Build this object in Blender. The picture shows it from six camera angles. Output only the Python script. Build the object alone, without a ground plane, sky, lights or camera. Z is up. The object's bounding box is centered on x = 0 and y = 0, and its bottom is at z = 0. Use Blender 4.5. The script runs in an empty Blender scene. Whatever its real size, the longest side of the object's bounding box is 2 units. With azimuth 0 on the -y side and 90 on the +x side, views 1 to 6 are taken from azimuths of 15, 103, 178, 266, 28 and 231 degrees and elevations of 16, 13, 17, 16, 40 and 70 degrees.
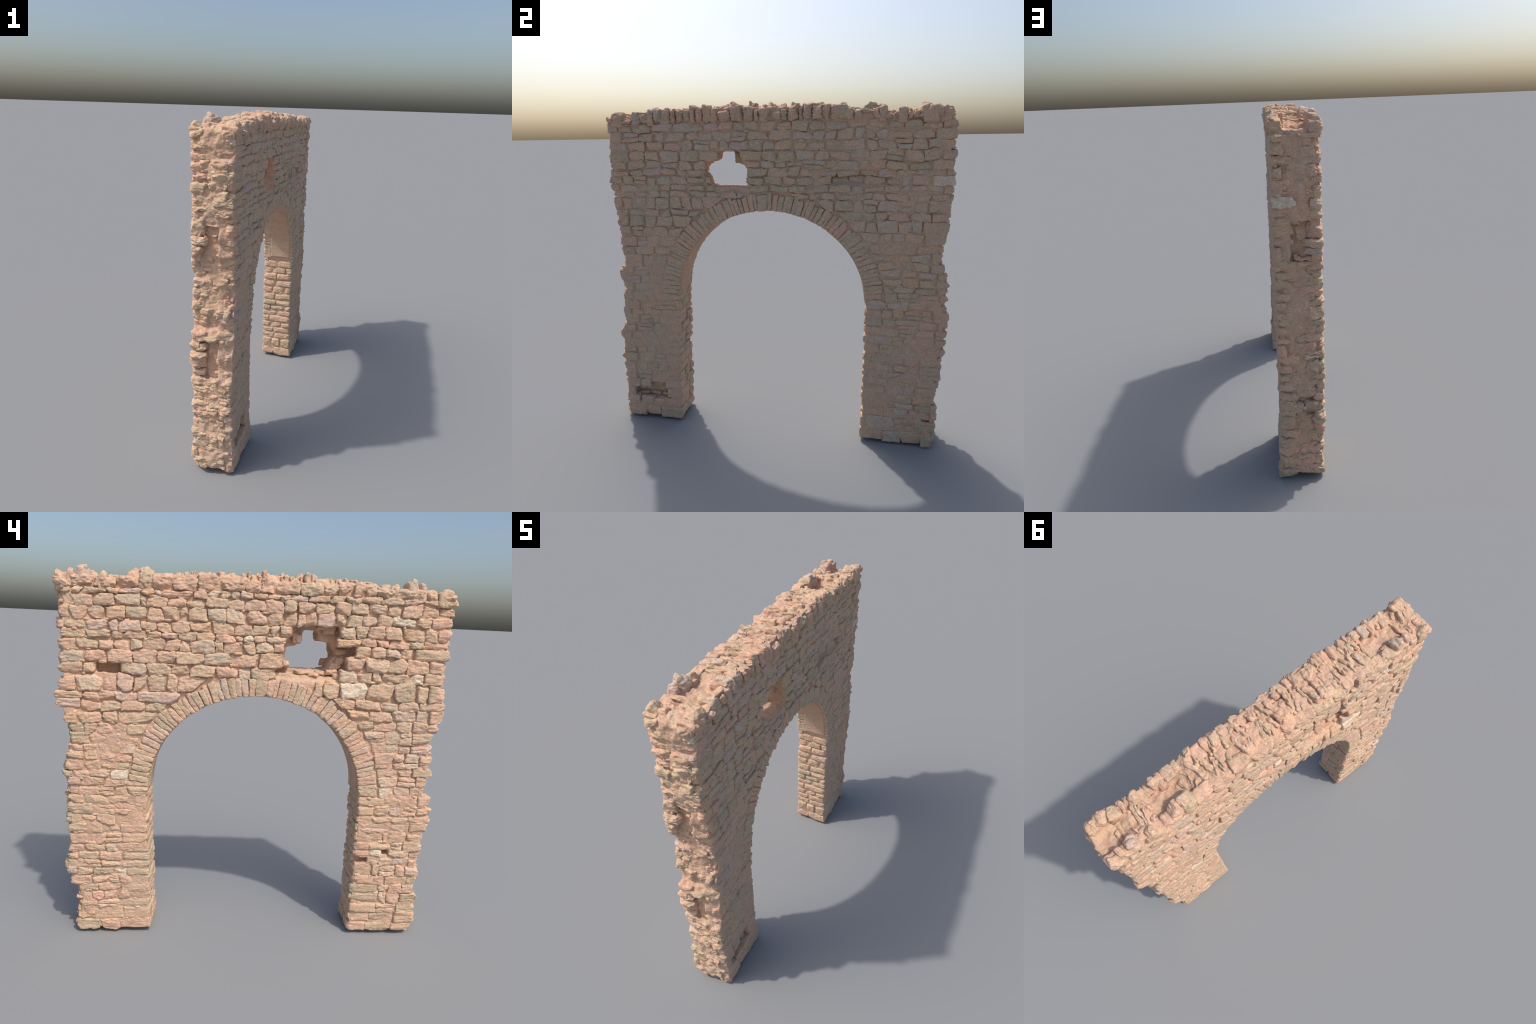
# Ruined rubble-masonry wall with a round-headed archway, built stone by stone.
import bpy, math
import numpy as np
from mathutils import Vector

rng = np.random.default_rng(20240611)
U = lambda a, b: float(rng.uniform(a, b))

# ------------------------------------------------------------------ noise
_perm = np.random.default_rng(7).permutation(256)
_perm = np.concatenate([_perm, _perm, _perm])
_g = np.random.default_rng(8).normal(size=(256, 3))
_g /= np.linalg.norm(_g, axis=1)[:, None]


def perlin(p):
    """Gradient noise, about -0.7..0.7, for an (n,3) array."""
    i = np.floor(p).astype(np.int64)
    f = p - i
    w = f * f * f * (f * (f * 6 - 15) + 10)
    i &= 255
    out = np.zeros(len(p))
    for dx in (0, 1):
        wx = w[:, 0] if dx else 1 - w[:, 0]
        for dy in (0, 1):
            wy = w[:, 1] if dy else 1 - w[:, 1]
            for dz in (0, 1):
                wz = w[:, 2] if dz else 1 - w[:, 2]
                h = _perm[_perm[_perm[i[:, 0] + dx] + i[:, 1] + dy] + i[:, 2] + dz]
                g = _g[h]
                out += wx * wy * wz * (g[:, 0] * (f[:, 0] - dx) + g[:, 1] * (f[:, 1] - dy) + g[:, 2] * (f[:, 2] - dz))
    return out


def n1(x, seed):
    return float(perlin(np.array([[x, seed * 3.71 + .5, seed * 1.37 + .2]]))[0])


# ------------------------------------------------------------------ overall form
def face_level(s, y, z):
    """Distance of a wall face from the middle plane; the back is slightly dished, the front battered at its foot."""
    y, z = np.asarray(y, float), np.asarray(z, float)
    soft = lambda v, a, b, f: np.clip((v - a) / f, 0, 1) * np.clip((b - v) / f, 0, 1)
    if s < 0:
        ledge = .026 * soft(y, -.44, -.09, .03) * soft(z, 1.448, 1.52, .02)      # robbed sill under the window
        return np.interp(z, [0, .3, .6, 1.3, 1.95], [.112, .117, .122, .121, .120]) - ledge
    scar = .036 * soft(y, .27, .68, .05) * soft(z, 1.508, 1.605, .035)            # weathered scar
    flat = np.clip((.97 - np.abs(y)) / .16, .15, 1)
    lvl = np.interp(z, [.05, .2, .5, 1.2, 1.6, 1.84, 1.92], [.126, .116, .110, .108, .103, .106, .117])
    return lvl + (1 - flat) * .010 - scar


SPRING, CROWN = 0.85, 1.370           # springing line and crown of the intrados
ARCH_Y, ARCH_A = -0.015, 0.562        # centre and half span
ARCH_H = CROWN - SPRING
RING = 0.104                          # radial depth of the voussoirs


def reveal_left(z):                    # inner face of the +y pier
    return 0.537 + 0.012 * min(z / SPRING, 1)


def reveal_right(z):
    return -0.595 + 0.016 * min(z / SPRING, 1)


def opening(z, ring=0.0):
    """y interval taken by the archway (plus voussoir ring) at height z."""
    if z <= SPRING:
        return reveal_right(z) - ring, reveal_left(z) + ring
    q = (z - SPRING) / (ARCH_H + ring)
    if q >= 1:
        return None
    w = (ARCH_A + ring) * math.sqrt(1 - q * q)
    return ARCH_Y - w, ARCH_Y + w


def table(pts):
    a = np.array(sorted(pts))
    return lambda t: np.interp(t, a[:, 0], a[:, 1])


# ragged toothing of the broken ends: (height, |y|) for each arris
END_EDGE = {
    ('left', -1): table([(0, .945), (.05, .951), (.11, .952), (.15, .925), (.21, .932), (.31, .932), (.34, .98),
                         (.43, .988), (.47, .970), (.55, .970), (.6, .957), (.68, .966), (.73, .950), (.78, .965),
                         (.88, .957), (.94, .971), (.98, .974), (1.02, .952), (1.09, .941), (1.19, .930), (1.225, .938),
                         (1.255, .978), (1.35, .986), (1.375, .968), (1.47, .971), (1.51, .959), (1.58, .965),
                         (1.65, .952), (1.7, .963), (1.77, .951), (1.81, .957), (1.86, .974), (1.93, .962)]),
    ('left', 1): table([(0, .945), (.12, .962), (.16, .950), (.22, .968), (.26, .946), (.33, .935), (.35, .973),
                        (.40, .954), (.44, .979), (.50, .975), (.55, .962), (.59, .987), (.65, .984), (.74, .985),
                        (.8, .992), (.86, .970), (.91, .988), (1.0, .981), (1.07, .952), (1.19, .940), (1.26, .972),
                        (1.32, .957), (1.41, .970), (1.49, .988), (1.56, .983), (1.69, .982), (1.74, .971),
                        (1.82, .986), (1.9, .968), (1.93, .95)]),
    ('right', -1): table([(0, .970), (.09, .988), (.15, .967), (.23, .974), (.30, .959), (.40, .960), (.47, .954),
                          (.51, .968), (.56, .958), (.61, .970), (.68, .972), (.73, .991), (.82, .984), (.86, .940),
                          (.91, .938), (.98, .951), (1.08, .951), (1.14, .942), (1.22, .936), (1.24, .982),
                          (1.3, .988), (1.35, .987), (1.39, .970), (1.46, .971), (1.51, .959), (1.6, .967),
                          (1.65, .956), (1.7, .967), (1.76, .958), (1.83, .975), (1.87, .976), (1.91, .945)]),
    ('right', 1): table([(0, .93), (.06, .973), (.15, .964), (.21, .974), (.25, .957), (.32, .963), (.42, .982),
                         (.49, .958), (.57, .983), (.65, .945), (.73, .965), (.77, .936), (.81, .966), (.85, .921),
                         (.91, .927), (.95, .957), (1.05, .915), (1.12, .941), (1.17, .930), (1.22, .924),
                         (1.27, .962), (1.32, .938), (1.36, .965), (1.41, .967), (1.44, .943), (1.5, .982),
                         (1.55, .978), (1.6, .958), (1.64, .977), (1.72, .975), (1.77, .961), (1.86, .975), (1.9, .962)])}


def end_y(side, s, z):
    v = float(END_EDGE[(side, s)](z))
    return v if side == 'left' else -v


# broken wall head: heights along y of the front edge, middle and back edge
HEAD_FRONT = table([(-.97, 1.885), (-.88, 1.906), (-.82, 1.915), (-.66, 1.925), (-.6, 1.925), (-.5, 1.932), (-.3, 1.932),
                    (-.09, 1.920), (-.05, 1.932), (.0, 1.922), (.15, 1.938), (.3, 1.932), (.45, 1.932), (.53, 1.94),
                    (.6, 1.93), (.65, 1.898), (.75, 1.903), (.8, 1.92), (.9, 1.917), (.96, 1.924)])
HEAD_BACK = table([(-.97, 1.897), (-.9, 1.922), (-.84, 1.892), (-.8, 1.932), (-.74, 1.932), (-.6, 1.948), (-.53, 1.934),
                   (-.35, 1.956), (-.3, 1.942), (-.2, 1.958), (-.12, 1.942), (.1, 1.942), (.25, 1.956), (.35, 1.94),
                   (.41, 1.95), (.47, 1.916), (.6, 1.93), (.64, 1.884), (.7, 1.91), (.77, 1.90), (.82, 1.93), (.96, 1.926)])
HEAD_MID = table([(-.97, 1.895), (-.89, 1.912), (-.84, 1.902), (-.64, 1.908), (-.55, 1.932), (-.4, 1.945), (-.15, 1.952),
                  (.15, 1.948), (.25, 1.940), (.45, 1.922), (.52, 1.886), (.66, 1.876), (.70, 1.903), (.79, 1.903),
                  (.84, 1.876), (.97, 1.874)])

# ------------------------------------------------------------------ voids
WINDOW_THROUGH = [(-.234, 1.700), (-.308, 1.700), (-.314, 1.653), (-.372, 1.645), (-.408, 1.590), (-.380, 1.558),
                  (-.360, 1.506), (-.160, 1.504), (-.142, 1.559), (-.150, 1.615), (-.225, 1.634)]
WINDOW_FRONT = [(-.135, 1.523), (-.125, 1.570), (-.137, 1.640), (-.168, 1.672), (-.175, 1.722), (-.40, 1.725),
                (-.41, 1.681), (-.39, 1.669), (-.393, 1.634), (-.49, 1.634), (-.493, 1.585), (-.447, 1.578),
                (-.452, 1.515), (-.422, 1.511), (-.419, 1.478), (-.291, 1.478), (-.10, 1.490), (-.09, 1.50)]
WINDOW_BACK = [(-.298, 1.706), (-.200, 1.707), (-.170, 1.690), (-.165, 1.647), (-.132, 1.607), (-.128, 1.508),
               (-.325, 1.508), (-.345, 1.560), (-.388, 1.587), (-.372, 1.634), (-.305, 1.644)]
# pockets: face sign, y0, y1, z0, z1, depth
POCKETS = [(-1, .669, .791, 1.457, 1.511, .065), (-1, -.668, -.585, .455, .494, .055), (-1, -.781, -.742, .508, .540, .05),
           (-1, -.914, -.893, 1.583, 1.640, .05), (-1, .596, .632, .455, .487, .04),
           (1, -.908, -.666, .138, .205, .06), (1, .890, .930, .135, .248, .035), (1, .508, .572, 1.864, 1.902, .03),
           (1, -.80, -.69, .195, .245, .045), (1, -.89, -.76, .112, .145, .035)]


def poly_intervals(poly, z):
    xs = []
    for (y0, z0), (y1, z1) in zip(poly, poly[1:] + poly[:1]):
        if (z0 > z) != (z1 > z):
            xs.append(y0 + (z - z0) / (z1 - z0) * (y1 - y0))
    xs.sort()
    return list(zip(xs[::2], xs[1::2]))


def subtract(ivs, cut):
    out = []
    for a, b in ivs:
        if cut[1] <= a or cut[0] >= b:
            out.append((a, b))
            continue
        if cut[0] > a:
            out.append((a, cut[0]))
        if cut[1] < b:
            out.append((cut[1], b))
    return out


def free_intervals(s, z):
    ivs = [(end_y('right', s, z), end_y('left', s, z))]
    o = opening(z, RING if z > SPRING else 0)
    if o:
        ivs = subtract(ivs, o)
    for dz in (-.015, 0, .015):
        for c in poly_intervals(WINDOW_FRONT if s < 0 else WINDOW_BACK, z + dz):
            ivs = subtract(ivs, c)
    for (ps, y0, y1, z0, z1, d) in POCKETS:
        if ps == s and z0 < z < z1:
            ivs = subtract(ivs, (y0, y1))
    return [iv for iv in ivs if iv[1] - iv[0] > .012]


# ------------------------------------------------------------------ stone maker
STONES = []          # dicts: kind, verts, dirs, faces, mat, amp, size
PALE_SPOTS = [(-1, -.49, 1.443), (-1, .682, .688), (-1, .68, .381), (-1, .67, .94), (-1, -.60, 1.115), (-1, -.70, .87),
              (1, -.24, 1.475)]
GREY_SPOTS = [(-1, .583, .578), (-1, -.61, 1.03), (-1, -.74, 1.2)]
LILAC_SPOTS = [(-1, .66, .577)]
MATS = ['buff', 'rose', 'olive', 'ochre', 'grey', 'pale', 'lilac', 'mortar', 'cream']
P_WALL = [.40, .29, .14, .10, .04, 0, .03]
P_FRONT = [.37, .27, .11, .09, .05, .012, .05, 0, .06]
P_BACK = [.33, .15, .22, .06, .17, 0, .06]


def pick(p=P_WALL):
    p = np.array(p)
    return MATS[int(rng.choice(len(p), p=p / p.sum()))]


def to_world(plane, p, q, w):
    k, s = plane
    if k == 'face':
        return np.stack([s * w, p, q], -1)
    if k == 'end':
        return np.stack([p, s * w, q], -1)
    return np.stack([p, q, w], -1)


def edge_samples(half, step, r):
    """Coordinates -half..half, tighter near the rounded rims."""
    n = max(4, int(round(2 * half / step)) + 1)
    inner = np.linspace(-half + r, half - r, n)
    rim = np.array([0, .3, .65])*r
    return np.concatenate([-half + rim, inner, (half - rim)[::-1]])


def stone(kind, quad, plane, top, depth, mat=None, r=.010, joint=.004, chips=3, chip=.012, rough=1.0, tilt=.0,
          bulge=.003, step=.0075):
    """Rounded, chipped block.  quad = 4 corners (bottom-left, bottom-right, top-right, top-left) in the plane's
    own coordinates, top = outward level of its face, depth = how far it goes back."""
    quad = np.array(quad, float)
    a = .25 * (np.linalg.norm(quad[1] - quad[0]) + np.linalg.norm(quad[2] - quad[3])) - joint / 2
    b = .25 * (np.linalg.norm(quad[3] - quad[0]) + np.linalg.norm(quad[2] - quad[1])) - joint / 2
    if a < .005 or b < .004:
        return None
    r = min(r, .75 * a, .75 * b)
    xs, ys = edge_samples(a, step, r), edge_samples(b, step, r)
    nx, ny = len(xs), len(ys)
    X, Y = np.meshgrid(xs, ys, indexing='ij')
    idx = np.arange(nx * ny).reshape(nx, ny)
    loop = np.concatenate([idx[:-1, 0], idx[-1, :-1], idx[:0:-1, -1], idx[0, :0:-1]])
    front = np.stack([X.ravel(), Y.ravel(), np.zeros(nx * ny)], -1)
    lv = [.3 * r, .65 * r, r]
    d = r + step * 1.2
    while d < depth:
        lv.append(d)
        d += step * 1.3 if d < .03 else step * 2.2
    if depth > lv[-1] + .003:
        lv.append(depth)
    rings = [np.stack([front[loop, 0], front[loop, 1], np.full(len(loop), -l)], -1) for l in lv]
    V = np.concatenate([front] + rings)
    n_open = len(V) - len(loop)
    # rounding
    inn = np.stack([np.clip(V[:, 0], -a + r, a - r), np.clip(V[:, 1], -b + r, b - r), np.minimum(V[:, 2], -r)], -1)
    D = V - inn
    ln = np.linalg.norm(D, axis=1)
    D /= np.maximum(ln, 1e-9)[:, None]
    V = inn + D * r
    # pillow and tilt of the face
    sx, sy = V[:, 0] / a, V[:, 1] / b
    face_w = np.clip(1 + V[:, 2] / max(r * 2, .01), 0, 1)
    V[:, 2] += face_w * (bulge * (1 - .5 * sx ** 2 - .5 * sy ** 2) + tilt * (U(-1, 1) * sx * a + U(-1, 1) * sy * b))
    # chips: planes that knock corners and arrises off
    for _ in range(chips):
        th = U(0, 2 * math.pi)
        el = U(.05, 1.1)
        n = np.array([math.cos(th) * math.cos(el), math.sin(th) * math.cos(el), math.sin(el)])
        sup = (V @ n)[V[:, 2] > -.05].max()
        off = sup - U(.2, 1.0) * min(chip, .42 * b, .42 * a)
        over = np.maximum(V @ n - off, 0)
        V = V - over[:, None] * n * .92
    # bend the plan of the block to its quadrilateral bed
    sx, sy = V[:, 0] / (a + joint / 2), V[:, 1] / (b + joint / 2)
    u, v = (sx + 1) / 2, (sy + 1) / 2
    P = ((1 - u) * (1 - v))[:, None] * quad[0] + (u * (1 - v))[:, None] * quad[1] + (u * v)[:, None] * quad[2] + ((1 - u) * v)[:, None] * quad[3]
    W = top + V[:, 2]
    world = to_world(plane, P[:, 0], P[:, 1], W)
    e1 = quad[1] - quad[0] + quad[2] - quad[3]
    e1 = e1 / np.linalg.norm(e1)
    e2 = quad[3] - quad[0] + quad[2] - quad[1]
    e2 = e2 / np.linalg.norm(e2)
    dp = D[:, 0] * e1[0] + D[:, 1] * e2[0]
    dq = D[:, 0] * e1[1] + D[:, 1] * e2[1]
    dirs = to_world(plane, dp, dq, D[:, 2])
    F = np.stack([idx[:-1, :-1].ravel(), idx[1:, :-1].ravel(), idx[1:, 1:].ravel(), idx[:-1, 1:].ravel()], -1)
    L = len(loop)
    prev = loop
    base = nx * ny
    fs = [F]
    for k in range(len(lv)):
        cur = base + k * L + np.arange(L)
        fs.append(np.stack([prev, cur, np.roll(cur, -1), np.roll(prev, -1)], -1))
        prev = cur
    # close the back
    tail = world[n_open:]
    mid = tail.mean(0)
    world = np.concatenate([world, mid + (tail - mid) * .04])
    dirs = np.concatenate([dirs, dirs[n_open:] * 0])
    cur = prev + L
    fs.append(np.stack([prev, cur, np.roll(cur, -1), np.roll(prev, -1)], -1))
    F = np.concatenate(fs)
    hand = {'face': plane[1], 'end': -plane[1], 'top': 1}[plane[0]]
    cr = float(np.cross(e1, e2))
    if hand * cr < 0:
        F = F[:, ::-1]
    c = world[:nx * ny].mean(0)
    if mat is None:
        mat = pick(P_WALL if plane[0] != 'face' else (P_FRONT if plane[1] < 0 else P_BACK))
    if plane[0] == 'face':
        for spots, m in ((PALE_SPOTS, 'pale'), (GREY_SPOTS, 'grey'), (LILAC_SPOTS, 'lilac')):
            for (s, y, z) in spots:
                if s == plane[1] and abs(c[1] - y) < a and abs(c[2] - z) < b:
                    mat = m
    rec = dict(kind=kind, v=world, d=dirs, f=F, mat=mat, amp=rough, size=a * b * 4, seed=U(0, 60))
    STONES.append(rec)
    return rec


# ------------------------------------------------------------------ wall faces
LEFT_LINES = [.020, .085, .161, .214, .262, .309, .361, .407, .449, .495, .549, .610, .663, .719, .770, .825, .871, .918, .962,
              1.008, 1.052, 1.098, 1.148, 1.204]
RIGHT_LINES = [.018, .081, .142, .207, .267, .326, .379, .442, .494, .534, .590, .645, .700, .742, .796, .849, .906, .962, 1.017,
               1.088, 1.142, 1.207]
# upper courses: bed height at the +y end, at the -y end, and perpends of the front face
UPPER = [(1.204, 1.207, [.89, .77, .69, -.62, -.74, -.83]),
         (1.272, 1.261, [.87, .77, .67, .55, -.59, -.71, -.84]),
         (1.324, 1.320, [.86, .78, .70, .59, -.41, -.51, -.65, -.74]),
         (1.375, 1.370, [.89, .76, .69, .61, .54, .44, .39, -.34, -.43, -.57, -.71, -.82]),
         (1.450, 1.456, [.85, .79, .67, .54, .42, .33, .20, .09, .03, -.51, -.59, -.64, -.78]),
         (1.511, 1.514, [.84, .74, .61, .49, .40, .26, .13, -.01, -.55, -.67, -.76]),
         (1.569, 1.585, [.88, .77, .70, .62, .56, .45, .38, .33, .21, .17, .07, .01, -.08, -.57, -.64, -.72, -.79]),
         (1.624, 1.632, [.93, .83, .71, .65, .54, .47, .39, .30, .21, .11, .07, .02, -.04, -.51, -.59, -.66, -.76, -.83]),
         (1.660, 1.673, [.93, .83, .73, .67, .57, .49, .42, .33, .23, .12, .03, -.06, -.10, -.48, -.54, -.63, -.72, -.83]),
         (1.705, 1.736, [.90, .82, .74, .64, .54, .46, .38, .34, .25, .16, .06, -.04, -.12, -.19, -.23, -.28, -.38, -.43, -.51, -.58, -.66, -.78]),
         (1.772, 1.785, [.90, .79, .69, .57, .54, .44, .35, .26, .15, .07, -.03, -.12, -.19, -.27, -.37, -.45, -.54, -.63, -.70, -.80]),
         (1.824, 1.842, [.84, .73, .67, .56, .50, .47, .32, .25, .19, .14, .09, .03, -.04, -.10, -.15, -.24, -.34, -.42, -.50, -.60, -.71, -.81]),
         (1.856, 1.872, None)]
UPPER_BACK = [1.205, 1.262, 1.327, 1.371, 1.436, 1.474, 1.514, 1.560, 1.604, 1.650, 1.706, 1.760, 1.812, 1.862]


def bed(lines_left, lines_right, k, s):
    def f(y):
        t = np.clip((y + .96) / 1.92, 0, 1)
        return lines_right[k] * (1 - t) + lines_left[k] * t + .020 * n1(y * 6 + 11 * s, k + (40 if s > 0 else 0))
    return f


def split(a, b, wmin, wmax):
    """Random perpends between a and b."""
    out = [a]
    while b - out[-1] > wmax:
        out.append(out[-1] + U(wmin, min(wmax, b - out[-1] - wmin * .7)))
    out.append(b)
    return out


def lay_course(s, f0, f1, joints, wrange, style, lo=-2., hi=2.):
    zm = .5 * (f0(.5 * (max(lo, -.9) + min(hi, .9))) + f1(.5 * (max(lo, -.9) + min(hi, .9))))
    zmf = lambda y: .5 * (f0(y) + f1(y))
    ivs = [(max(a, lo), min(b, hi)) for a, b in free_intervals(s, zm) if min(b, hi) - max(a, lo) > .015]
    for a, b in ivs:
        if joints is None:
            js = split(a, b, *wrange)
        else:
            js = [a] + sorted(j for j in joints if a + .022 < j < b - .022) + [b]
            for p, q_ in ((0, 1), (-2, -1)):
                if js[q_] - js[p] > .13 and abs(js[0 if p == 0 else -1]) > .88:
                    js = sorted(js + [js[p] + (js[q_] - js[p]) * U(.38, .62)])
        for i in range(len(js) - 1):
            y0, y1 = js[i], js[i + 1]
            w = y1 - y0
            if w < .012:
                continue
            first, last = i == 0, i == len(js) - 2
            h = f1(.5 * (y0 + y1)) - f0(.5 * (y0 + y1))
            outer = (first and a < -.88) or (last and b > .88)
            near_arch = False

            def shift(y, z):
                # let the end joint follow the arch ring
                o = opening(z, RING if z > SPRING else 0)
                if not o:
                    return y
                c = min(o, key=lambda q: abs(q - y))
                return y + float(np.clip(c - y, -.045, .045)) if abs(c - y) < .08 else y
            t0, t1 = U(-1, 1) * .009, U(-1, 1) * .009
            if first and not outer:
                c0, c3 = shift(y0, f0(y0) + .2 * h), shift(y0, f1(y0) - .2 * h)
            else:
                c0, c3 = y0 + t0, y0 - t0
            if last and not outer:
                c1, c2 = shift(y1, f0(y1) + .2 * h), shift(y1, f1(y1) - .2 * h)
            else:
                c1, c2 = y1 + t1, y1 - t1
            if c1 - c0 < .01 or c2 - c3 < .01:
                m0, m1 = .5 * (c0 + c3), .5 * (c1 + c2)
                c0 = c3 = m0
                c1 = c2 = m1
            dz = lambda: U(-1, 1) * .007
            q = [(c0, f0(y0) + dz()), (c1, f0(y1) + dz()), (c2, f1(y1) + dz()), (c3, f1(y0) + dz())]
            if f0(y0) < .04:      # ragged foot
                q[0] = (q[0][0], U(.0, .03))
                q[1] = (q[1][0], U(.0, .03))
            zc = zmf(.5 * (y0 + y1))
            st = style(s, .5 * (y0 + y1), zc)
            # tall courses are sometimes made of two flat stones
            top = float(face_level(s, .5 * (y0 + y1), zc)) + U(*st['proud'])
            args = dict(step=.0062 if s < 0 else .0078, top=top, depth=U(.06, .11) if outer else .034, joint=st['joint'], rough=st['rough'],
                        bulge=U(.001, .005), tilt=st['tilt'])
            if outer:
                side, e = ('right', -1) if a < -.88 and first else ('left', 1)
                inner_y = y1 if side == 'right' else y0
                yo = abs(end_y(side, s, zc)) + U(-.005, .007)
                xo = top + .001
                xi = xo - U(.045, .11)
                zz = [q[0][1], f1(.5 * (y0 + y1)) + dz()]
                jz = lambda: U(-.006, .006)
                qq = [(s * xi, zz[0] + jz()), (s * xo, zz[0]), (s * xo, zz[1]), (s * xi, zz[1] + jz())]
                stone('corner_stone', qq, ('end', e), top=yo, depth=max(.03, yo - abs(inner_y) - .003), joint=st['joint'], r=U(.009, .015),
                      chips=7, chip=.020, rough=1.7, tilt=.25, bulge=.004, mat=pick([.3, .34, .16, .12, .04, .01, .03]))
            elif joints is None and h > .05 and U(0, 1) < st['double']:
                m = U(.4, .6)
                m0 = np.array(q[0]) * (1 - m) + np.array(q[3]) * m
                m1 = np.array(q[1]) * (1 - m) + np.array(q[2]) * m
                for qq in ([q[0], q[1], m1, m0], [m0, m1, q[2], q[3]]):
                    args['top'] = float(face_level(s, .5 * (y0 + y1), zc)) + U(*st['proud'])
                    stone('wall_stone', qq, ('face', s), r=U(.005, .009), chips=3, chip=.008, **args)
            else:
                stone('wall_stone', q, ('face', s), r=U(*st['r']), chips=int(U(3, 6.9)), chip=st['chip'], **args)


def style(s, y, z):
    if s < 0 and z > 1.2:      # well weathered, deep joints
        deep = float(np.clip((z - 1.3) / .2, 0, 1) * np.clip((.9 - abs(y)) / .15, .2, 1))
        return dict(proud=(-.004, .003 + .003 * deep), joint=.001, r=(.005, .010), rough=1.25, tilt=.10,
                    chip=.016, double=.15)
    if s < 0:
        return dict(proud=(-.005, .003), joint=.001, r=(.005, .009), rough=1.2, tilt=.08, chip=.009, double=.25)
    if z > 1.2:
        return dict(proud=(-.005, .004), joint=.001, r=(.006, .012), rough=1.1, tilt=.07, chip=.010, double=.1)
    return dict(proud=(-.006, .002), joint=.0, r=(.006, .010), rough=.9, tilt=.06, chip=.009, double=.35)


QUOIN = {}
for side, lines in (('left', LEFT_LINES), ('right', RIGHT_LINES)):
    e = -1 if side == 'left' else 1
    inner = reveal_left if side == 'left' else reveal_right
    for k in range(len(lines) - 1):
        z0, z1 = lines[k], lines[k + 1]
        zm = .5 * (z0 + z1)
        if zm > SPRING - .01:
            continue
        hx = float(face_level(-1, .55, zm))
        hb = float(face_level(1, .55, zm))
        j = lambda: U(-.003, .003)
        # perpends across the reveal
        mode = k % 3
        if mode == 0:
            cuts = [-hx, U(-.03, .05), hb]
        elif mode == 1:
            cuts = [-hx, U(-.065, -.03), U(.03, .065), hb]
        else:
            cuts = [-hx, U(-.06, .0), hb]
        y_in = float(inner(zm))
        wf, wb = U(.07, .17), U(.07, .17)
        if side == 'right' and .45 < zm < .5:
            wf = 0          # pocket breaks the arris here
        QUOIN[(side, k)] = (wf, wb)
        for i in range(len(cuts) - 1):
            x0, x1 = cuts[i], cuts[i + 1]
            dep = wf if i == 0 else (wb if i == len(cuts) - 2 else .05)
            if dep == 0:
                x0, dep = -.07, .05
            x0 += U(-.004, .004) if i == 0 else 0
            x1 += U(-.004, .004) if i == len(cuts) - 2 else 0
            q = [(x0 + j(), z0 + j()), (x1 + j(), z0 + j()), (x1 + j(), z1 + j()), (x0 + j(), z1 + j())]
            if k == 0:
                q[0], q[1] = (q[0][0], U(.004, .028)), (q[1][0], U(.004, .028))
            stone('jamb_stone', q, ('end', e), top=y_in * e + U(-.006, .003), depth=dep, joint=.006, r=U(.007, .011),
                  chips=4, chip=.012, rough=.9, tilt=.05, mat=pick([.4, .2, .2, .1, .06, 0, .02]))

for s in (-1, 1):
    for side, lines in (('left', LEFT_LINES), ('right', RIGHT_LINES)):
        for k in range(len(lines) - 1):
            f0, f1 = bed(lines, lines, k, s), bed(lines, lines, k + 1, s)
            wq = QUOIN.get((side, k), (0, 0))[0 if s < 0 else 1]
            zm = .5 * (lines[k] + lines[k + 1])
            wr = (.055, .125) if zm > .14 else (.09, .16)
            if side == 'left':
                lo = float(reveal_left(zm)) + wq if zm < SPRING - .01 else 0.0
                lay_course(s, f0, f1, None, wr, style, lo=lo)
            else:
                hi = float(reveal_right(zm)) - wq if zm < SPRING - .01 else 0.0
                lay_course(s, f0, f1, None, wr, style, hi=hi)
UL, UR = [u[0] for u in UPPER], [u[1] for u in UPPER]
for k in range(len(UPPER) - 1):
    lay_course(-1, bed(UL, UR, k, -1), bed(UL, UR, k + 1, -1), UPPER[k][2], (.06, .13), style)
for k in range(len(UPPER_BACK) - 1):
    lay_course(1, bed(UPPER_BACK, UPPER_BACK, k, 1), bed(UPPER_BACK, UPPER_BACK, k + 1, 1), None, (.055, .13), style)

# ------------------------------------------------------------------ arch ring


def arch_pt(t, off):
    return ARCH_Y + (ARCH_A + off) * math.cos(t), SPRING + (ARCH_H + off) * math.sin(t)


for s in (-1, 1):
    t = 0.0
    while t < math.pi - .01:
        w = U(.020, .034) / ARCH_A
        key = abs(t - math.pi / 2) < w * .6
        if key:
            w = .055 / ARCH_A
        t2 = min(t + w, math.pi)
        if math.pi - t2 < .03:
            t2 = math.pi
        outer = RING + U(-.018, .004)
        sk = U(-.006, .006)
        q = [arch_pt(t, -.003), arch_pt(t2, -.003), arch_pt(t2 + sk, outer), arch_pt(t + sk, outer)]
        zc = .5 * (q[0][1] + q[2][1])
        stone('arch_stone', q, ('face', s), top=float(face_level(s, 0, zc)) + U(-.005, .002) + (.003 if key else 0), depth=.06, joint=.0005,
              r=U(.003, .005), chips=4, chip=.007, rough=.8, tilt=.05, bulge=.002, step=.0065,
              mat=pick([.36, .2, .24, .08, .1, 0, .04]))
        t = t2

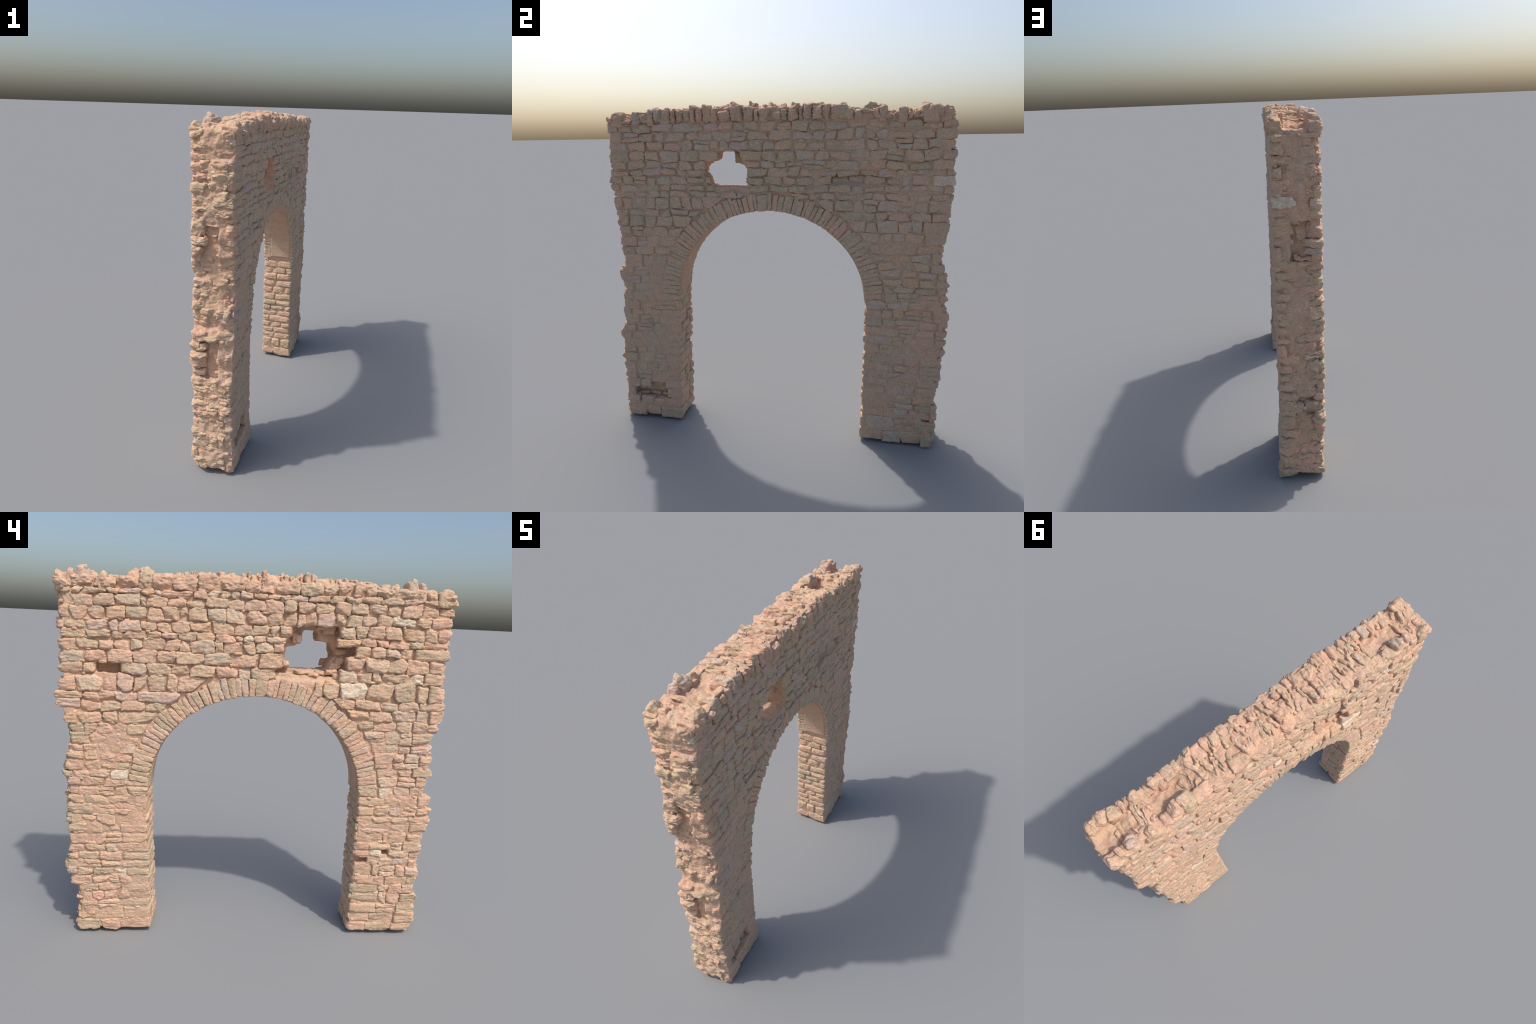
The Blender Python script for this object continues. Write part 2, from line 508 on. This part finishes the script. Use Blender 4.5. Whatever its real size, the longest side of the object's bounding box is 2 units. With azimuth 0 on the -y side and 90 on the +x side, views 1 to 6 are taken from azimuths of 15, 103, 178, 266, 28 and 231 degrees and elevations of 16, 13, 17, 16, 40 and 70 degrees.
# ------------------------------------------------------------------ broken ends
for side in ('left', 'right'):
    e = 1 if side == 'left' else -1
    hollows = [(1.24, 1.45), (.32, .52)] if side == 'left' else [(1.22, 1.42), (.57, .80)]
    z = .03
    while z < 1.84:
        h = U(.016, .05) if U(0, 1) < .75 else U(.05, .085)
        zm = z + h / 2
        lim = .085
        ym = .5 * (abs(end_y(side, -1, zm)) + abs(end_y(side, 1, zm)))
        hol = any(a < zm < b for a, b in hollows)
        cuts = split(-lim + U(-.01, .01), lim + U(-.01, .01), .045, .13 if h < .035 else .09)
        for x0, x1 in zip(cuts, cuts[1:]):
            if U(0, 1) < (.5 if hol else .12):
                continue
            j = lambda: U(-.004, .004)
            q = [(x0 + j(), z + j()), (x1 + j(), z + j()), (x1 + j(), z + h + j()), (x0 + j(), z + h + j())]
            if side == 'right':
                ym = float(np.interp(.5 * (x0 + x1), [-.08, .02, .08], [abs(end_y(side, -1, zm)), abs(end_y(side, 1, zm)) + .008, abs(end_y(side, 1, zm)) + .012]))
            stone('rubble_stone', q, ('end', e), top=ym - U(-.006, .010) - (.020 if hol else 0), depth=.04, joint=.002, r=U(.005, .011),
                  chips=7, chip=.016, rough=1.9, tilt=.25, mat=pick([.28, .34, .16, .12, .05, .01, .04]))
        z += h
    # loose crumbs bedded in the mortar
    for _ in range(120):
        zc, xc = U(.05, 1.85), U(-.1, .1)
        w, h = U(.006, .016), U(.004, .009)
        ym = np.interp(xc, [-.12, .12], [abs(end_y(side, -1, zc)), abs(end_y(side, 1, zc))])
        hol = any(a < zc < b for a, b in hollows) and abs(xc) < .06
        stone('rubble_crumb', [(xc - w, zc - h), (xc + w, zc - h + U(-.004, .004)), (xc + w, zc + h), (xc - w, zc + h)], ('end', e),
              top=float(ym) - U(-.006, .006) - (.018 if hol else 0), depth=.02, joint=0, r=.006, chips=3, chip=.006, rough=1.2, step=.006,
              mat=pick([.2, .45, .1, .15, .05, .03, .02]))

# ------------------------------------------------------------------ wall head
for s in (-1, 1):
    prof = HEAD_FRONT if s < 0 else HEAD_BACK
    y = end_y('right', s, 1.89)
    y_end = end_y('left', s, 1.89)
    while y < y_end - .02:
        w = U(.04, .12) if s < 0 else U(.02, .07)
        y2 = min(y + w, y_end)
        if y_end - y2 < .02:
            y2 = y_end
        ym = .5 * (y + y2)
        tl = np.clip((ym + .96) / 1.92, 0, 1)
        zb = (UR[-1] * (1 - tl) + UL[-1] * tl) - .003 if s < 0 else UPPER_BACK[-1]
        z_top = float(prof(ym)) + (U(-.006, .008) if s < 0 else U(-.012, .014))
        if s > 0 and .5 < ym < .58:
            zb = 1.903
        if z_top - zb < .018:
            zb = z_top - .018
        lean = U(-.006, .006)
        q = [(y, zb + U(-.004, .004)), (y2, zb + U(-.004, .004)), (y2 + lean, z_top + U(-.014, .006)), (y + lean, z_top + U(-.014, .006))]
        stone('coping_stone', q, ('face', s), top=float(face_level(s, ym, 1.9)) + U(-.006, .004), depth=U(.05, .085), joint=.002,
              r=U(.010, .017), chips=5, chip=.020, rough=2.0, tilt=.12, bulge=.006, mat=pick([.34, .34, .10, .12, .02, .0, .02, .4]))
        y = y2
# slabs bedded across the thickness
y = -.94
while y < .94:
    w = U(.012, .034)
    mid = float(HEAD_MID(y + w / 2))
    sparse = mid < 1.897 or (-.84 < y < -.64)
    cuts = split(-.078 + U(-.012, .01), .078 + U(-.01, .012), .05, .15)
    for x0, x1 in zip(cuts, cuts[1:]):
        if U(0, 1) < (.86 if sparse else .14):
            continue
        sk = U(-.014, .014)
        q = [(x0, y + sk), (x1, y - sk), (x1 + U(-.006, .006), y + w - sk), (x0 + U(-.006, .006), y + w + sk)]
        stone('capping_slab', q, ('top', 1), top=mid + U(-.010, .009), depth=.04, joint=.003, r=U(.005, .011), chips=7, chip=.018,
              rough=2.0, tilt=.3, mat=pick([.36, .36, .10, .1, .03, 0, .02, .1]))
    y += w
# conspicuous boulders left on the head: x, y, half sizes, top, colour
for (x, y, hx_, hy, zt, m) in [(-.088, .835, .028, .038, 1.958, 'lilac'), (-.092, .745, .030, .026, 1.930, 'buff'), (-.085, .60, .032, .030, 1.955, 'rose'),
                               (-.080, .545, .030, .026, 1.960, 'grey'), (-.088, .895, .022, .018, 1.943, 'rose'), (-.100, .945, .022, .02, 1.93, 'buff'),
                               (.083, .716, .028, .024, 1.930, 'buff'), (.088, .85, .032, .045, 1.932, 'rose'), (.085, .925, .03, .028, 1.93, 'buff'),
                               (.085, .612, .026, .018, 1.938, 'buff'), (.09, .41, .024, .022, 1.957, 'olive'),
                               (-.082, -.745, .036, .030, 1.960, 'grey'), (-.092, -.802, .028, .018, 1.95, 'lilac'), (-.085, -.66, .028, .024, 1.938, 'buff'),
                               (-.095, -.912, .030, .038, 1.925, 'olive'), (.085, -.905, .034, .040, 1.932, 'ochre'), (-.015, -.935, .04, .028, 1.91, 'buff'),
                               (.095, -.80, .022, .020, 1.938, 'grey'), (.1, -.70, .018, .02, 1.938, 'buff'), (.092, -.61, .02, .028, 1.95, 'grey'),
                               (.09, -.35, .026, .022, 1.958, 'buff'), (.09, -.19, .026, .02, 1.958, 'rose'), (-.08, -.30, .032, .045, 1.945, 'rose')]:
    j = lambda: U(-.007, .007)
    q = [(x - hx_ + j(), y - hy + j()), (x + hx_ + j(), y - hy + j()), (x + hx_ + j(), y + hy + j()), (x - hx_ + j(), y + hy + j())]
    stone('boulder', q, ('top', 1), top=zt - .007, depth=.085, joint=0, r=.014, chips=9, chip=.026, rough=1.6, tilt=.25, mat=m)

# ------------------------------------------------------------------ rubble in the broken window
for (y, z, w, h, lvl) in [(-.43, 1.665, .030, .030, .045), (-.43, 1.60, .03, .018, .05), (-.455, 1.61, .028, .014, .035), (-.43, 1.55, .03, .02, .05),
                          (-.405, 1.53, .034, .016, .05), (-.385, 1.50, .030, .012, .07), (-.345, 1.492, .04, .012, .05), (-.42, 1.48, .03, .014, .085),
                          (-.36, 1.70, .03, .018, .06), (-.335, 1.672, .018, .014, .02), (-.345, 1.715, .05, .012, .075), (-.20, 1.665, .022, .026, .06),
                          (-.165, 1.69, .03, .022, .07), (-.145, 1.53, .022, .016, .085), (-.25, 1.490, .05, .010, .06), (-.29, 1.482, .025, .010, .085),
                          (-.415, 1.560, .02, .012, .03), (-.415, 1.625, .022, .012, .0), (-.198, 1.66, .025, .028, .055), (-.125, 1.60, .016, .03, .02)]:
    q = [(y - w, z - h), (y + w, z - h + U(-.006, .006)), (y + w + U(-.006, .006), z + h), (y - w, z + h + U(-.006, .006))]
    stone('rubble_stone', q, ('face', -1), top=lvl, depth=.06, joint=0, r=.009, chips=6, chip=.014, rough=1.4, tilt=.25,
          mat=pick([.3, .4, .1, .12, .04, 0, .04]))

# rubble exposed in the low niche on the back
for (y, z, w, h, lvl) in [(-.86, 1.150 - 1.0, .03, .012, .085), (-.79, .152, .04, .010, .075), (-.71, .150, .03, .012, .082), (-.75, .232, .03, .012, .088),
                          (-.70, .215, .02, .012, .085), (-.88, .19, .02, .012, .08), (-.81, .125, .03, .010, .095)]:
    stone('rubble_stone', [(y - w, z - h), (y + w, z - h + U(-.004, .004)), (y + w, z + h), (y - w, z + h + U(-.004, .004))], ('face', 1), top=lvl,
          depth=.05, joint=0, r=.008, chips=6, chip=.012, rough=1.6, tilt=.25)

# small chinking stones wedged into the bed joints
for s_ in (-1, 1):
    for _ in range(330):
        yc, zc = U(-.93, .93), U(.06, 1.85)
        o = opening(zc, RING + .015 if zc > SPRING else .02)
        if o and o[0] < yc < o[1]:
            continue
        if any(a_ - .01 < yc < b_ + .01 for d_ in (-.015, 0, .015) for a_, b_ in poly_intervals(WINDOW_FRONT if s_ < 0 else WINDOW_BACK, zc + d_)):
            continue
        if any(p[0] == s_ and p[1] - .01 < yc < p[2] + .01 and p[3] - .01 < zc < p[4] + .01 for p in POCKETS):
            continue
        lines = LEFT_LINES if yc > 0 else RIGHT_LINES
        if zc > 1.2:
            t_ = (yc + .96) / 1.92
            lines = [b * (1 - t_) + a * t_ for a, b in zip([u[0] for u in UPPER], [u[1] for u in UPPER])] if s_ < 0 else UPPER_BACK
        zc = min(lines, key=lambda l: abs(l - zc)) + U(-.006, .006)
        w, h = U(.007, .022), U(.004, .009)
        stone('chinking_stone', [(yc - w, zc - h), (yc + w, zc - h + U(-.003, .003)), (yc + w + U(-.004, .004), zc + h), (yc - w, zc + h + U(-.003, .003))],
              ('face', s_), top=float(face_level(s_, yc, zc)) - U(.0, .006), depth=.018, joint=0, r=.005, chips=4, chip=.006, rough=1.0, step=.0065,
              mat=pick(P_FRONT if s_ < 0 else P_BACK))

# long thin stones across the soffit near the crown
t = .30 * math.pi
while t < .70 * math.pi:
    w = U(.022, .036) / ARCH_A
    y0, z0 = arch_pt(t, 0)
    y1, z1 = arch_pt(t + w, 0)
    # bedded in the core, seen only from below: laid in the face plane, long in x
    nrm = np.array([math.cos(t + w / 2), math.sin(t + w / 2)])
    q = [arch_pt(t, -.003 + U(-.002, .002)), arch_pt(t + w, -.003 + U(-.002, .002)), arch_pt(t + w, .03), arch_pt(t, .03)]
    stone('soffit_stone', q, ('face', 1), top=.062, depth=.13, joint=.003, r=.005, chips=2, chip=.005, rough=.7, step=.009,
          mat=pick([.4, .3, .1, .15, .05, 0, 0]))
    t += w

# ------------------------------------------------------------------ finish stone surfaces in one batch
allv = np.concatenate([s['v'] for s in STONES])
alld = np.concatenate([s['d'] for s in STONES])
lens = [len(s['v']) for s in STONES]
amp = np.repeat([s['amp'] for s in STONES], lens)
sd = np.repeat([s['seed'] for s in STONES], lens)
shiftv = np.stack([sd, sd * .7, sd * 1.3], -1)
bedding = np.array([1, 1, 2.2])
n_big = perlin(allv * 26 + shiftv)
n_mid = perlin(allv * 70 * bedding * .8 + shiftv)
n_fin = perlin(allv * 170 + shiftv)
strata = perlin(allv * np.array([34, 34, 125]) + shiftv * 1.7)
ridge = .35 - np.abs(perlin(allv * 48 * bedding + shiftv * 2))
disp = amp * (.0055 * n_big + .0036 * n_mid + .0018 * n_fin + .0050 * np.minimum(ridge, .2) + .0032 * strata - .0006)
allv = allv + alld * disp[:, None]
allv[:, 2] = np.maximum(allv[:, 2], 0.0)
o = 0
for s, L in zip(STONES, lens):
    s['v'] = allv[o:o + L]
    o += L

# ------------------------------------------------------------------ materials


def make_material(name, base, second, dust, dust_amount, rough=.92, contrast=.35, pits=.5):
    m = bpy.data.materials.new(name)
    m.use_nodes = True
    nt = m.node_tree
    N, Lk = nt.nodes, nt.links
    for n in list(N):
        N.remove(n)
    out = N.new('ShaderNodeOutputMaterial')
    bs = N.new('ShaderNodeBsdfPrincipled')
    bs.inputs['Roughness'].default_value = rough
    bs.inputs['Specular IOR Level'].default_value = .15
    Lk.new(bs.outputs[0], out.inputs[0])
    tc = N.new('ShaderNodeTexCoord')

    def noise(scale, detail, rough_, stretch=(1, 1, 1)):
        mp = N.new('ShaderNodeMapping')
        mp.inputs['Scale'].default_value = stretch
        Lk.new(tc.outputs['Object'], mp.inputs[0])
        n = N.new('ShaderNodeTexNoise')
        n.inputs['Scale'].default_value = scale
        n.inputs['Detail'].default_value = detail
        n.inputs['Roughness'].default_value = rough_
        Lk.new(mp.outputs[0], n.inputs['Vector'])
        return n.outputs['Fac']

    def ramp(src, a, b, v0=0., v1=1.):
        r = N.new('ShaderNodeMapRange')
        r.inputs['From Min'].default_value = a
        r.inputs['From Max'].default_value = b
        r.inputs['To Min'].default_value = v0
        r.inputs['To Max'].default_value = v1
        r.interpolation_type = 'SMOOTHSTEP'
        Lk.new(src, r.inputs['Value'])
        return r.outputs[0]

    def mix(fac, a, b, mode='MIX'):
        x = N.new('ShaderNodeMix')
        x.data_type = 'RGBA'
        x.blend_type = mode
        if isinstance(fac, float):
            x.inputs['Factor'].default_value = fac
        else:
            Lk.new(fac, x.inputs['Factor'])
        for sock, val in (('A', a), ('B', b)):
            i = [q for q in x.inputs if q.name == sock and q.type == 'RGBA'][0]
            if isinstance(val, tuple):
                i.default_value = val
            else:
                Lk.new(val, i)
        return [q for q in x.outputs if q.type == 'RGBA'][0]
    c = lambda v: (v[0] * .98, v[1] * .962, v[2] * .94, 1)
    col = mix(ramp(noise(30, 4, .6, (1, 1, 1.8)), .38, .62), c(base), c(second))
    # mottling shared by stone and mortar: straw, rosy and grey-olive patches
    col = mix(ramp(noise(26, 4, .6, (1, 1, 1.5)), .46, .66, 0, .60), col, (.66, .485, .325, 1))
    col = mix(ramp(noise(19, 5, .62), .60 - dust_amount * .35, .78 - dust_amount * .35, 0, .85), col, c(dust))
    col = mix(ramp(noise(34, 4, .6, (1, 1, 1.6)), .56, .72, 0, .45), col, (.47, .395, .305, 1))
    # broad staining: greyer and warmer areas of the wall
    col = mix(ramp(noise(3.2, 3, .5), .42, .68, 0, .30), col, (.51, .41, .31, 1))
    col = mix(ramp(noise(5.1, 3, .5, (1, 1, .8)), .50, .70, 0, .40), col, (.72, .44, .31, 1))
    # mineral grain
    g = ramp(noise(95, 5, .65, (1, 1, 1.6)), .32, .70, 1 - contrast * .5, 1 + contrast * .35)
    v = N.new('ShaderNodeCombineColor')
    for k in range(3):
        Lk.new(g, v.inputs[k])
    col = mix(1.0, col, v.outputs[0], 'MULTIPLY')
    # dark pits
    col = mix(ramp(noise(75, 3, .5), .70, .77, 0, pits), col, c([q * .5 for q in base]))
    Lk.new(col, bs.inputs['Base Color'])
    b = N.new('ShaderNodeBump')
    b.inputs['Strength'].default_value = .7
    b.inputs['Distance'].default_value = .004
    Lk.new(noise(105, 6, .6, (1, 1, 1.7)), b.inputs['Height'])
    b2 = N.new('ShaderNodeBump')
    b2.inputs['Strength'].default_value = .6
    b2.inputs['Distance'].default_value = .007
    Lk.new(noise(46, 5, .55, (1, 1, 2.2)), b2.inputs['Height'])
    Lk.new(b.outputs[0], b2.inputs['Normal'])
    Lk.new(b2.outputs[0], bs.inputs['Normal'])
    return m


ROSY = (.70, .44, .315)
mat = {
    'buff': make_material('buff_limestone', (.60, .435, .30), (.66, .48, .34), ROSY, .38),
    'rose': make_material('rose_limestone', (.63, .42, .31), (.69, .465, .35), ROSY, .52),
    'olive': make_material('olive_limestone', (.51, .405, .28), (.59, .455, .32), ROSY, .25),
    'ochre': make_material('ochre_limestone', (.67, .455, .295), (.63, .435, .30), ROSY, .38),
    'grey': make_material('grey_limestone', (.55, .44, .345), (.63, .50, .395), ROSY, .25),
    'pale': make_material('pale_limestone', (.82, .70, .56), (.76, .63, .49), (.70, .54, .42), .1, pits=.3),
    'lilac': make_material('lilac_limestone', (.59, .43, .36), (.67, .49, .415), ROSY, .3),
    'cream': make_material('cream_limestone', (.70, .55, .415), (.66, .51, .38), ROSY, .3),
    'mortar': make_material('earth_mortar', (.64, .405, .285), (.58, .39, .28), (.69, .455, .335), .3, contrast=.28, pits=.22),
    'plaster': make_material('smooth_plaster', (.64, .39, .27), (.59, .39, .28), (.66, .425, .31), .2, contrast=.2, pits=.1),
}

# ------------------------------------------------------------------ thing
root = bpy.data.objects.new('ruined_stone_archway', None)
bpy.context.scene.collection.objects.link(root)
root['label'] = 'ruined rubble stone wall with round archway and hole'
root['category'] = 'stone arch'


def mesh_object(name, verts, faces, mats, index=None):
    me = bpy.data.meshes.new(name)
    me.vertices.add(len(verts))
    me.vertices.foreach_set('co', np.ascontiguousarray(verts, dtype=np.float32).ravel())
    nf = len(faces)
    me.loops.add(nf * 4)
    me.loops.foreach_set('vertex_index', np.ascontiguousarray(faces, dtype=np.int32).ravel())
    me.polygons.add(nf)
    me.polygons.foreach_set('loop_start', np.arange(0, nf * 4, 4, dtype=np.int32))
    me.polygons.foreach_set('use_smooth', np.ones(nf, dtype=bool))
    for m_ in mats:
        me.materials.append(m_)
    if index is not None:
        me.polygons.foreach_set('material_index', np.ascontiguousarray(index, dtype=np.int32))
    me.update(calc_edges=True)
    me.validate()
    ob = bpy.data.objects.new(name, me)
    bpy.context.scene.collection.objects.link(ob)
    ob.parent = root
    return ob


order = sorted((s for s in STONES if s['kind'] == 'wall_stone'), key=lambda s: -s['size'])
single = set(id(s) for s in order[:300])
rest = {}
for s in STONES:
    if s['kind'] == 'wall_stone' and id(s) not in single:
        rest.setdefault('small_wall_stone', []).append(s)
    elif s['kind'] in ('rubble_crumb', 'chinking_stone'):
        rest.setdefault(s['kind'], []).append(s)
    else:
        mesh_object(s['kind'], s['v'], s['f'], [mat[s['mat']]])
for name, group in rest.items():
    vs, fs, mi, o = [], [], [], 0
    for s in group:
        vs.append(s['v'])
        fs.append(s['f'] + o)
        mi.append(np.full(len(s['f']), MATS.index(s['mat'])))
        o += len(s['v'])
    ob = mesh_object(name, np.concatenate(vs), np.concatenate(fs), [mat[m_] for m_ in MATS], np.concatenate(mi))
    ob['kind'] = 'stuff'

# ------------------------------------------------------------------ mortar core
CORE_X = .112


def prism(poly, x0, x1):
    n = len(poly)
    area = sum(p[0] * q[1] - q[0] * p[1] for p, q in zip(poly, poly[1:] + poly[:1]))
    if area < 0:
        poly = poly[::-1]
    vs = [(x0, y, z) for y, z in poly] + [(x1, y, z) for y, z in poly]
    fs = [list(range(n))[::-1], list(range(n, 2 * n))] + [[i, (i + 1) % n, n + (i + 1) % n, n + i] for i in range(n)]
    me = bpy.data.meshes.new('helper')
    me.from_pydata(vs, [], fs)
    ob = bpy.data.objects.new('helper', me)
    bpy.context.scene.collection.objects.link(ob)
    return ob


outline = []
for z in np.arange(.035, 1.871, .04):
    outline.append((-.5 * (END_EDGE[('right', -1)](z) + END_EDGE[('right', 1)](z)) + .006, z))
outline.append((outline[-1][0], 1.875))
left = []
for z in np.arange(.035, 1.871, .04):
    left.append((.5 * (END_EDGE[('left', -1)](z) + END_EDGE[('left', 1)](z)) - .006, z))
left.append((left[-1][0], 1.875))
outline += left[::-1]
outline += [(reveal_left(0) + .009, .035), (reveal_left(.8) + .009, .825)]
outline += [arch_pt(t, .002) for t in np.linspace(0.0, math.pi, 49)]
outline += [(reveal_right(.8) - .009, .825), (reveal_right(0) - .009, .035)]
outline = [(float(a), float(b)) for a, b in outline]
core = prism(outline, -CORE_X, CORE_X)


def box(x0, x1, y0, y1, z0, z1):
    return prism([(y0, z0), (y1, z0), (y1, z1), (y0, z1)], x0, x1)


def swell(poly, k):
    cy = sum(p[0] for p in poly) / len(poly)
    cz = sum(p[1] for p in poly) / len(poly)
    return [(cy + (p[0] - cy) * k, cz + (p[1] - cz) * k) for p in poly]


cutters = [prism(WINDOW_THROUGH, -.3, .3), prism(swell(WINDOW_FRONT, 1.02), -.3, -.035), prism(swell(WINDOW_BACK, 1.02), -.008, .3)]
for (s, y0, y1, z0, z1, d) in POCKETS:
    x0, x1 = (-.3, -.117 + d) if s < 0 else (.117 - d, .3)
    cutters.append(box(x0, x1, y0, y1, z0, z1))
for side, zs in ((1, [(1.24, 1.45), (.32, .52)]), (-1, [(1.22, 1.42), (.57, .80)])):
    for z0, z1 in zs:
        y0, y1 = (.930, 1.1) if side > 0 else (-1.1, -.930)
        cutters.append(box(-.065, .035, y0, y1, z0, z1))
for c in cutters:
    md = core.modifiers.new('cut', 'BOOLEAN')
    md.operation = 'DIFFERENCE'
    md.solver = 'EXACT'
    md.object = c
rm = core.modifiers.new('grain', 'REMESH')
rm.mode = 'VOXEL'
rm.voxel_size = .0065
dg = bpy.context.evaluated_depsgraph_get()
ev = core.evaluated_get(dg)
src = ev.to_mesh()
n = len(src.vertices)
co = np.empty(n * 3, np.float32)
src.vertices.foreach_get('co', co)
co = co.reshape(-1, 3).astype(float)
nr = np.empty(n * 3, np.float32)
src.vertices.foreach_get('normal', nr)
nr = nr.reshape(-1, 3).astype(float)
quads = [tuple(p.vertices) for p in src.polygons]
quads = np.array([q if len(q) == 4 else (q[0], q[1], q[2], q[2]) for q in quads])
ev.to_mesh_clear()
for c in cutters + [core]:
    me = c.data
    bpy.data.objects.remove(c)
    bpy.data.meshes.remove(me)
x, y, z = co.T
soffit = (np.abs(nr[:, 0]) < .5) & (z > SPRING - .03) & (z < CROWN + .01) & (((y - ARCH_Y) / ARCH_A) ** 2 + ((z - SPRING) / ARCH_H) ** 2 < 1.06)
a = np.where(soffit, .25, 1.0)
disp = a * (.0060 * perlin(co * 22) + .0050 * perlin(co * 55 + 9) + .0014 * perlin(co * 120 + 3))
co = co + nr * disp[:, None]
# face level of the mortar: set back behind the stones
smear = np.clip(perlin(co * np.array([3, 5, 9]) + 40) * 2.4 + .35, 0, 1)
rr = np.sqrt(((y - ARCH_Y) / ARCH_A) ** 2 + (np.maximum(z - SPRING, 0) / ARCH_H) ** 2)
smear = smear * np.where((z > SPRING - .02) & (rr < 1.2), .25, 1)
low = np.clip((1.32 - z) / .15, 0, 1)
side_zone = np.maximum(low, np.clip((np.abs(y) - .72) / .12, 0, 1))
rec_f = .0150 - .0055 * low - .0085 * smear * side_zone
rec_b = .0115 - .0040 * low - .0070 * smear * np.maximum(side_zone, np.clip((y - .2) / .2, 0, 1))
co[:, 0] *= np.where(x < 0, face_level(-1, y, z) - rec_f, face_level(1, y, z) - rec_b) / CORE_X
# broken ends: follow the two arrises, rough
for side, sg in (('left', 1), ('right', -1)):
    f, b = END_EDGE[(side, -1)](z), END_EDGE[(side, 1)](z)
    t = np.clip((x + .1) / .2, 0, 1)
    dy = (f * (1 - t) + b * t) - .5 * (f + b) + (.010 * t if side == 'right' else 0)
    dy = dy - .010 * np.clip((np.abs(x) - .06) / .04, 0, 1) + .006 * np.clip((.07 - np.abs(x)) / .03, 0, 1)
    wy = np.clip((sg * y - .86) / .06, 0, 1)
    co[:, 1] += sg * wy * (dy + .014 * perlin(co * 16 + 5) + .010 * perlin(co * 34 + 2) + .005 * perlin(co * 70))
# head of the wall: troughs and raised middle
wgt = np.clip((z - 1.80) / .07, 0, 1)
wgt = wgt * wgt * (3 - 2 * wgt)
edge = np.clip((np.abs(x) - .055) / .035, 0, 1)
head = HEAD_MID(y) * (1 - edge) + np.where(x < 0, HEAD_FRONT(y), HEAD_BACK(y)) * edge - .008
co[:, 2] += wgt * (head - 1.875 + .012 * perlin(co * np.array([14, 20, 20]) + 7) + .012 * perlin(co * 38 + 4) + .005 * perlin(co * 80))
# crack running along the raised capping
crack = np.exp(-((x - .05) / .006) ** 2) * np.clip((.2 - np.abs(y)) / .03, 0, 1) * wgt
co[:, 2] -= .02 * crack
co[:, 2] = np.maximum(co[:, 2], .008)
mesh_object('mortar_core', co, quads, [mat['mortar']])

# ------------------------------------------------------------------ plaster left on the haunches of the soffit
for t0, t1 in ((.0, .30 * math.pi), (.70 * math.pi, math.pi)):
    nt_, nx_ = 70, 34
    tt = np.linspace(t0, t1, nt_)
    xx = np.linspace(0, 1, nx_)
    rows = []
    for i, t in enumerate(tt):
        xl = -.070 + .014 * n1(t * 14, 3) + .008 * n1(t * 40, 5)
        xr = .092 + .010 * n1(t * 12, 8)
        for k in xx:
            xv = xl + (xr - xl) * k
            b = min(k, 1 - k) * nx_
            bt = min(i, nt_ - 1 - i)
            rim = min(1, min(b / 2, bt / 2))
            off = .004 - .0125 * rim - .003 * n1(t * 5 + xv * 20, 6) * rim
            tj = t + (.02 * n1(xv * 30, 11) if i in (0, nt_ - 1) else 0)
            py, pz = arch_pt(tj, off)
            rows.append((xv, py, pz))
    idx = np.arange(nt_ * nx_).reshape(nt_, nx_)
    F = np.stack([idx[:-1, :-1].ravel(), idx[:-1, 1:].ravel(), idx[1:, 1:].ravel(), idx[1:, :-1].ravel()], -1)
    mesh_object('soffit_plaster', np.array(rows), F, [mat['plaster']])

print('stones', len(STONES), 'verts', len(allv))
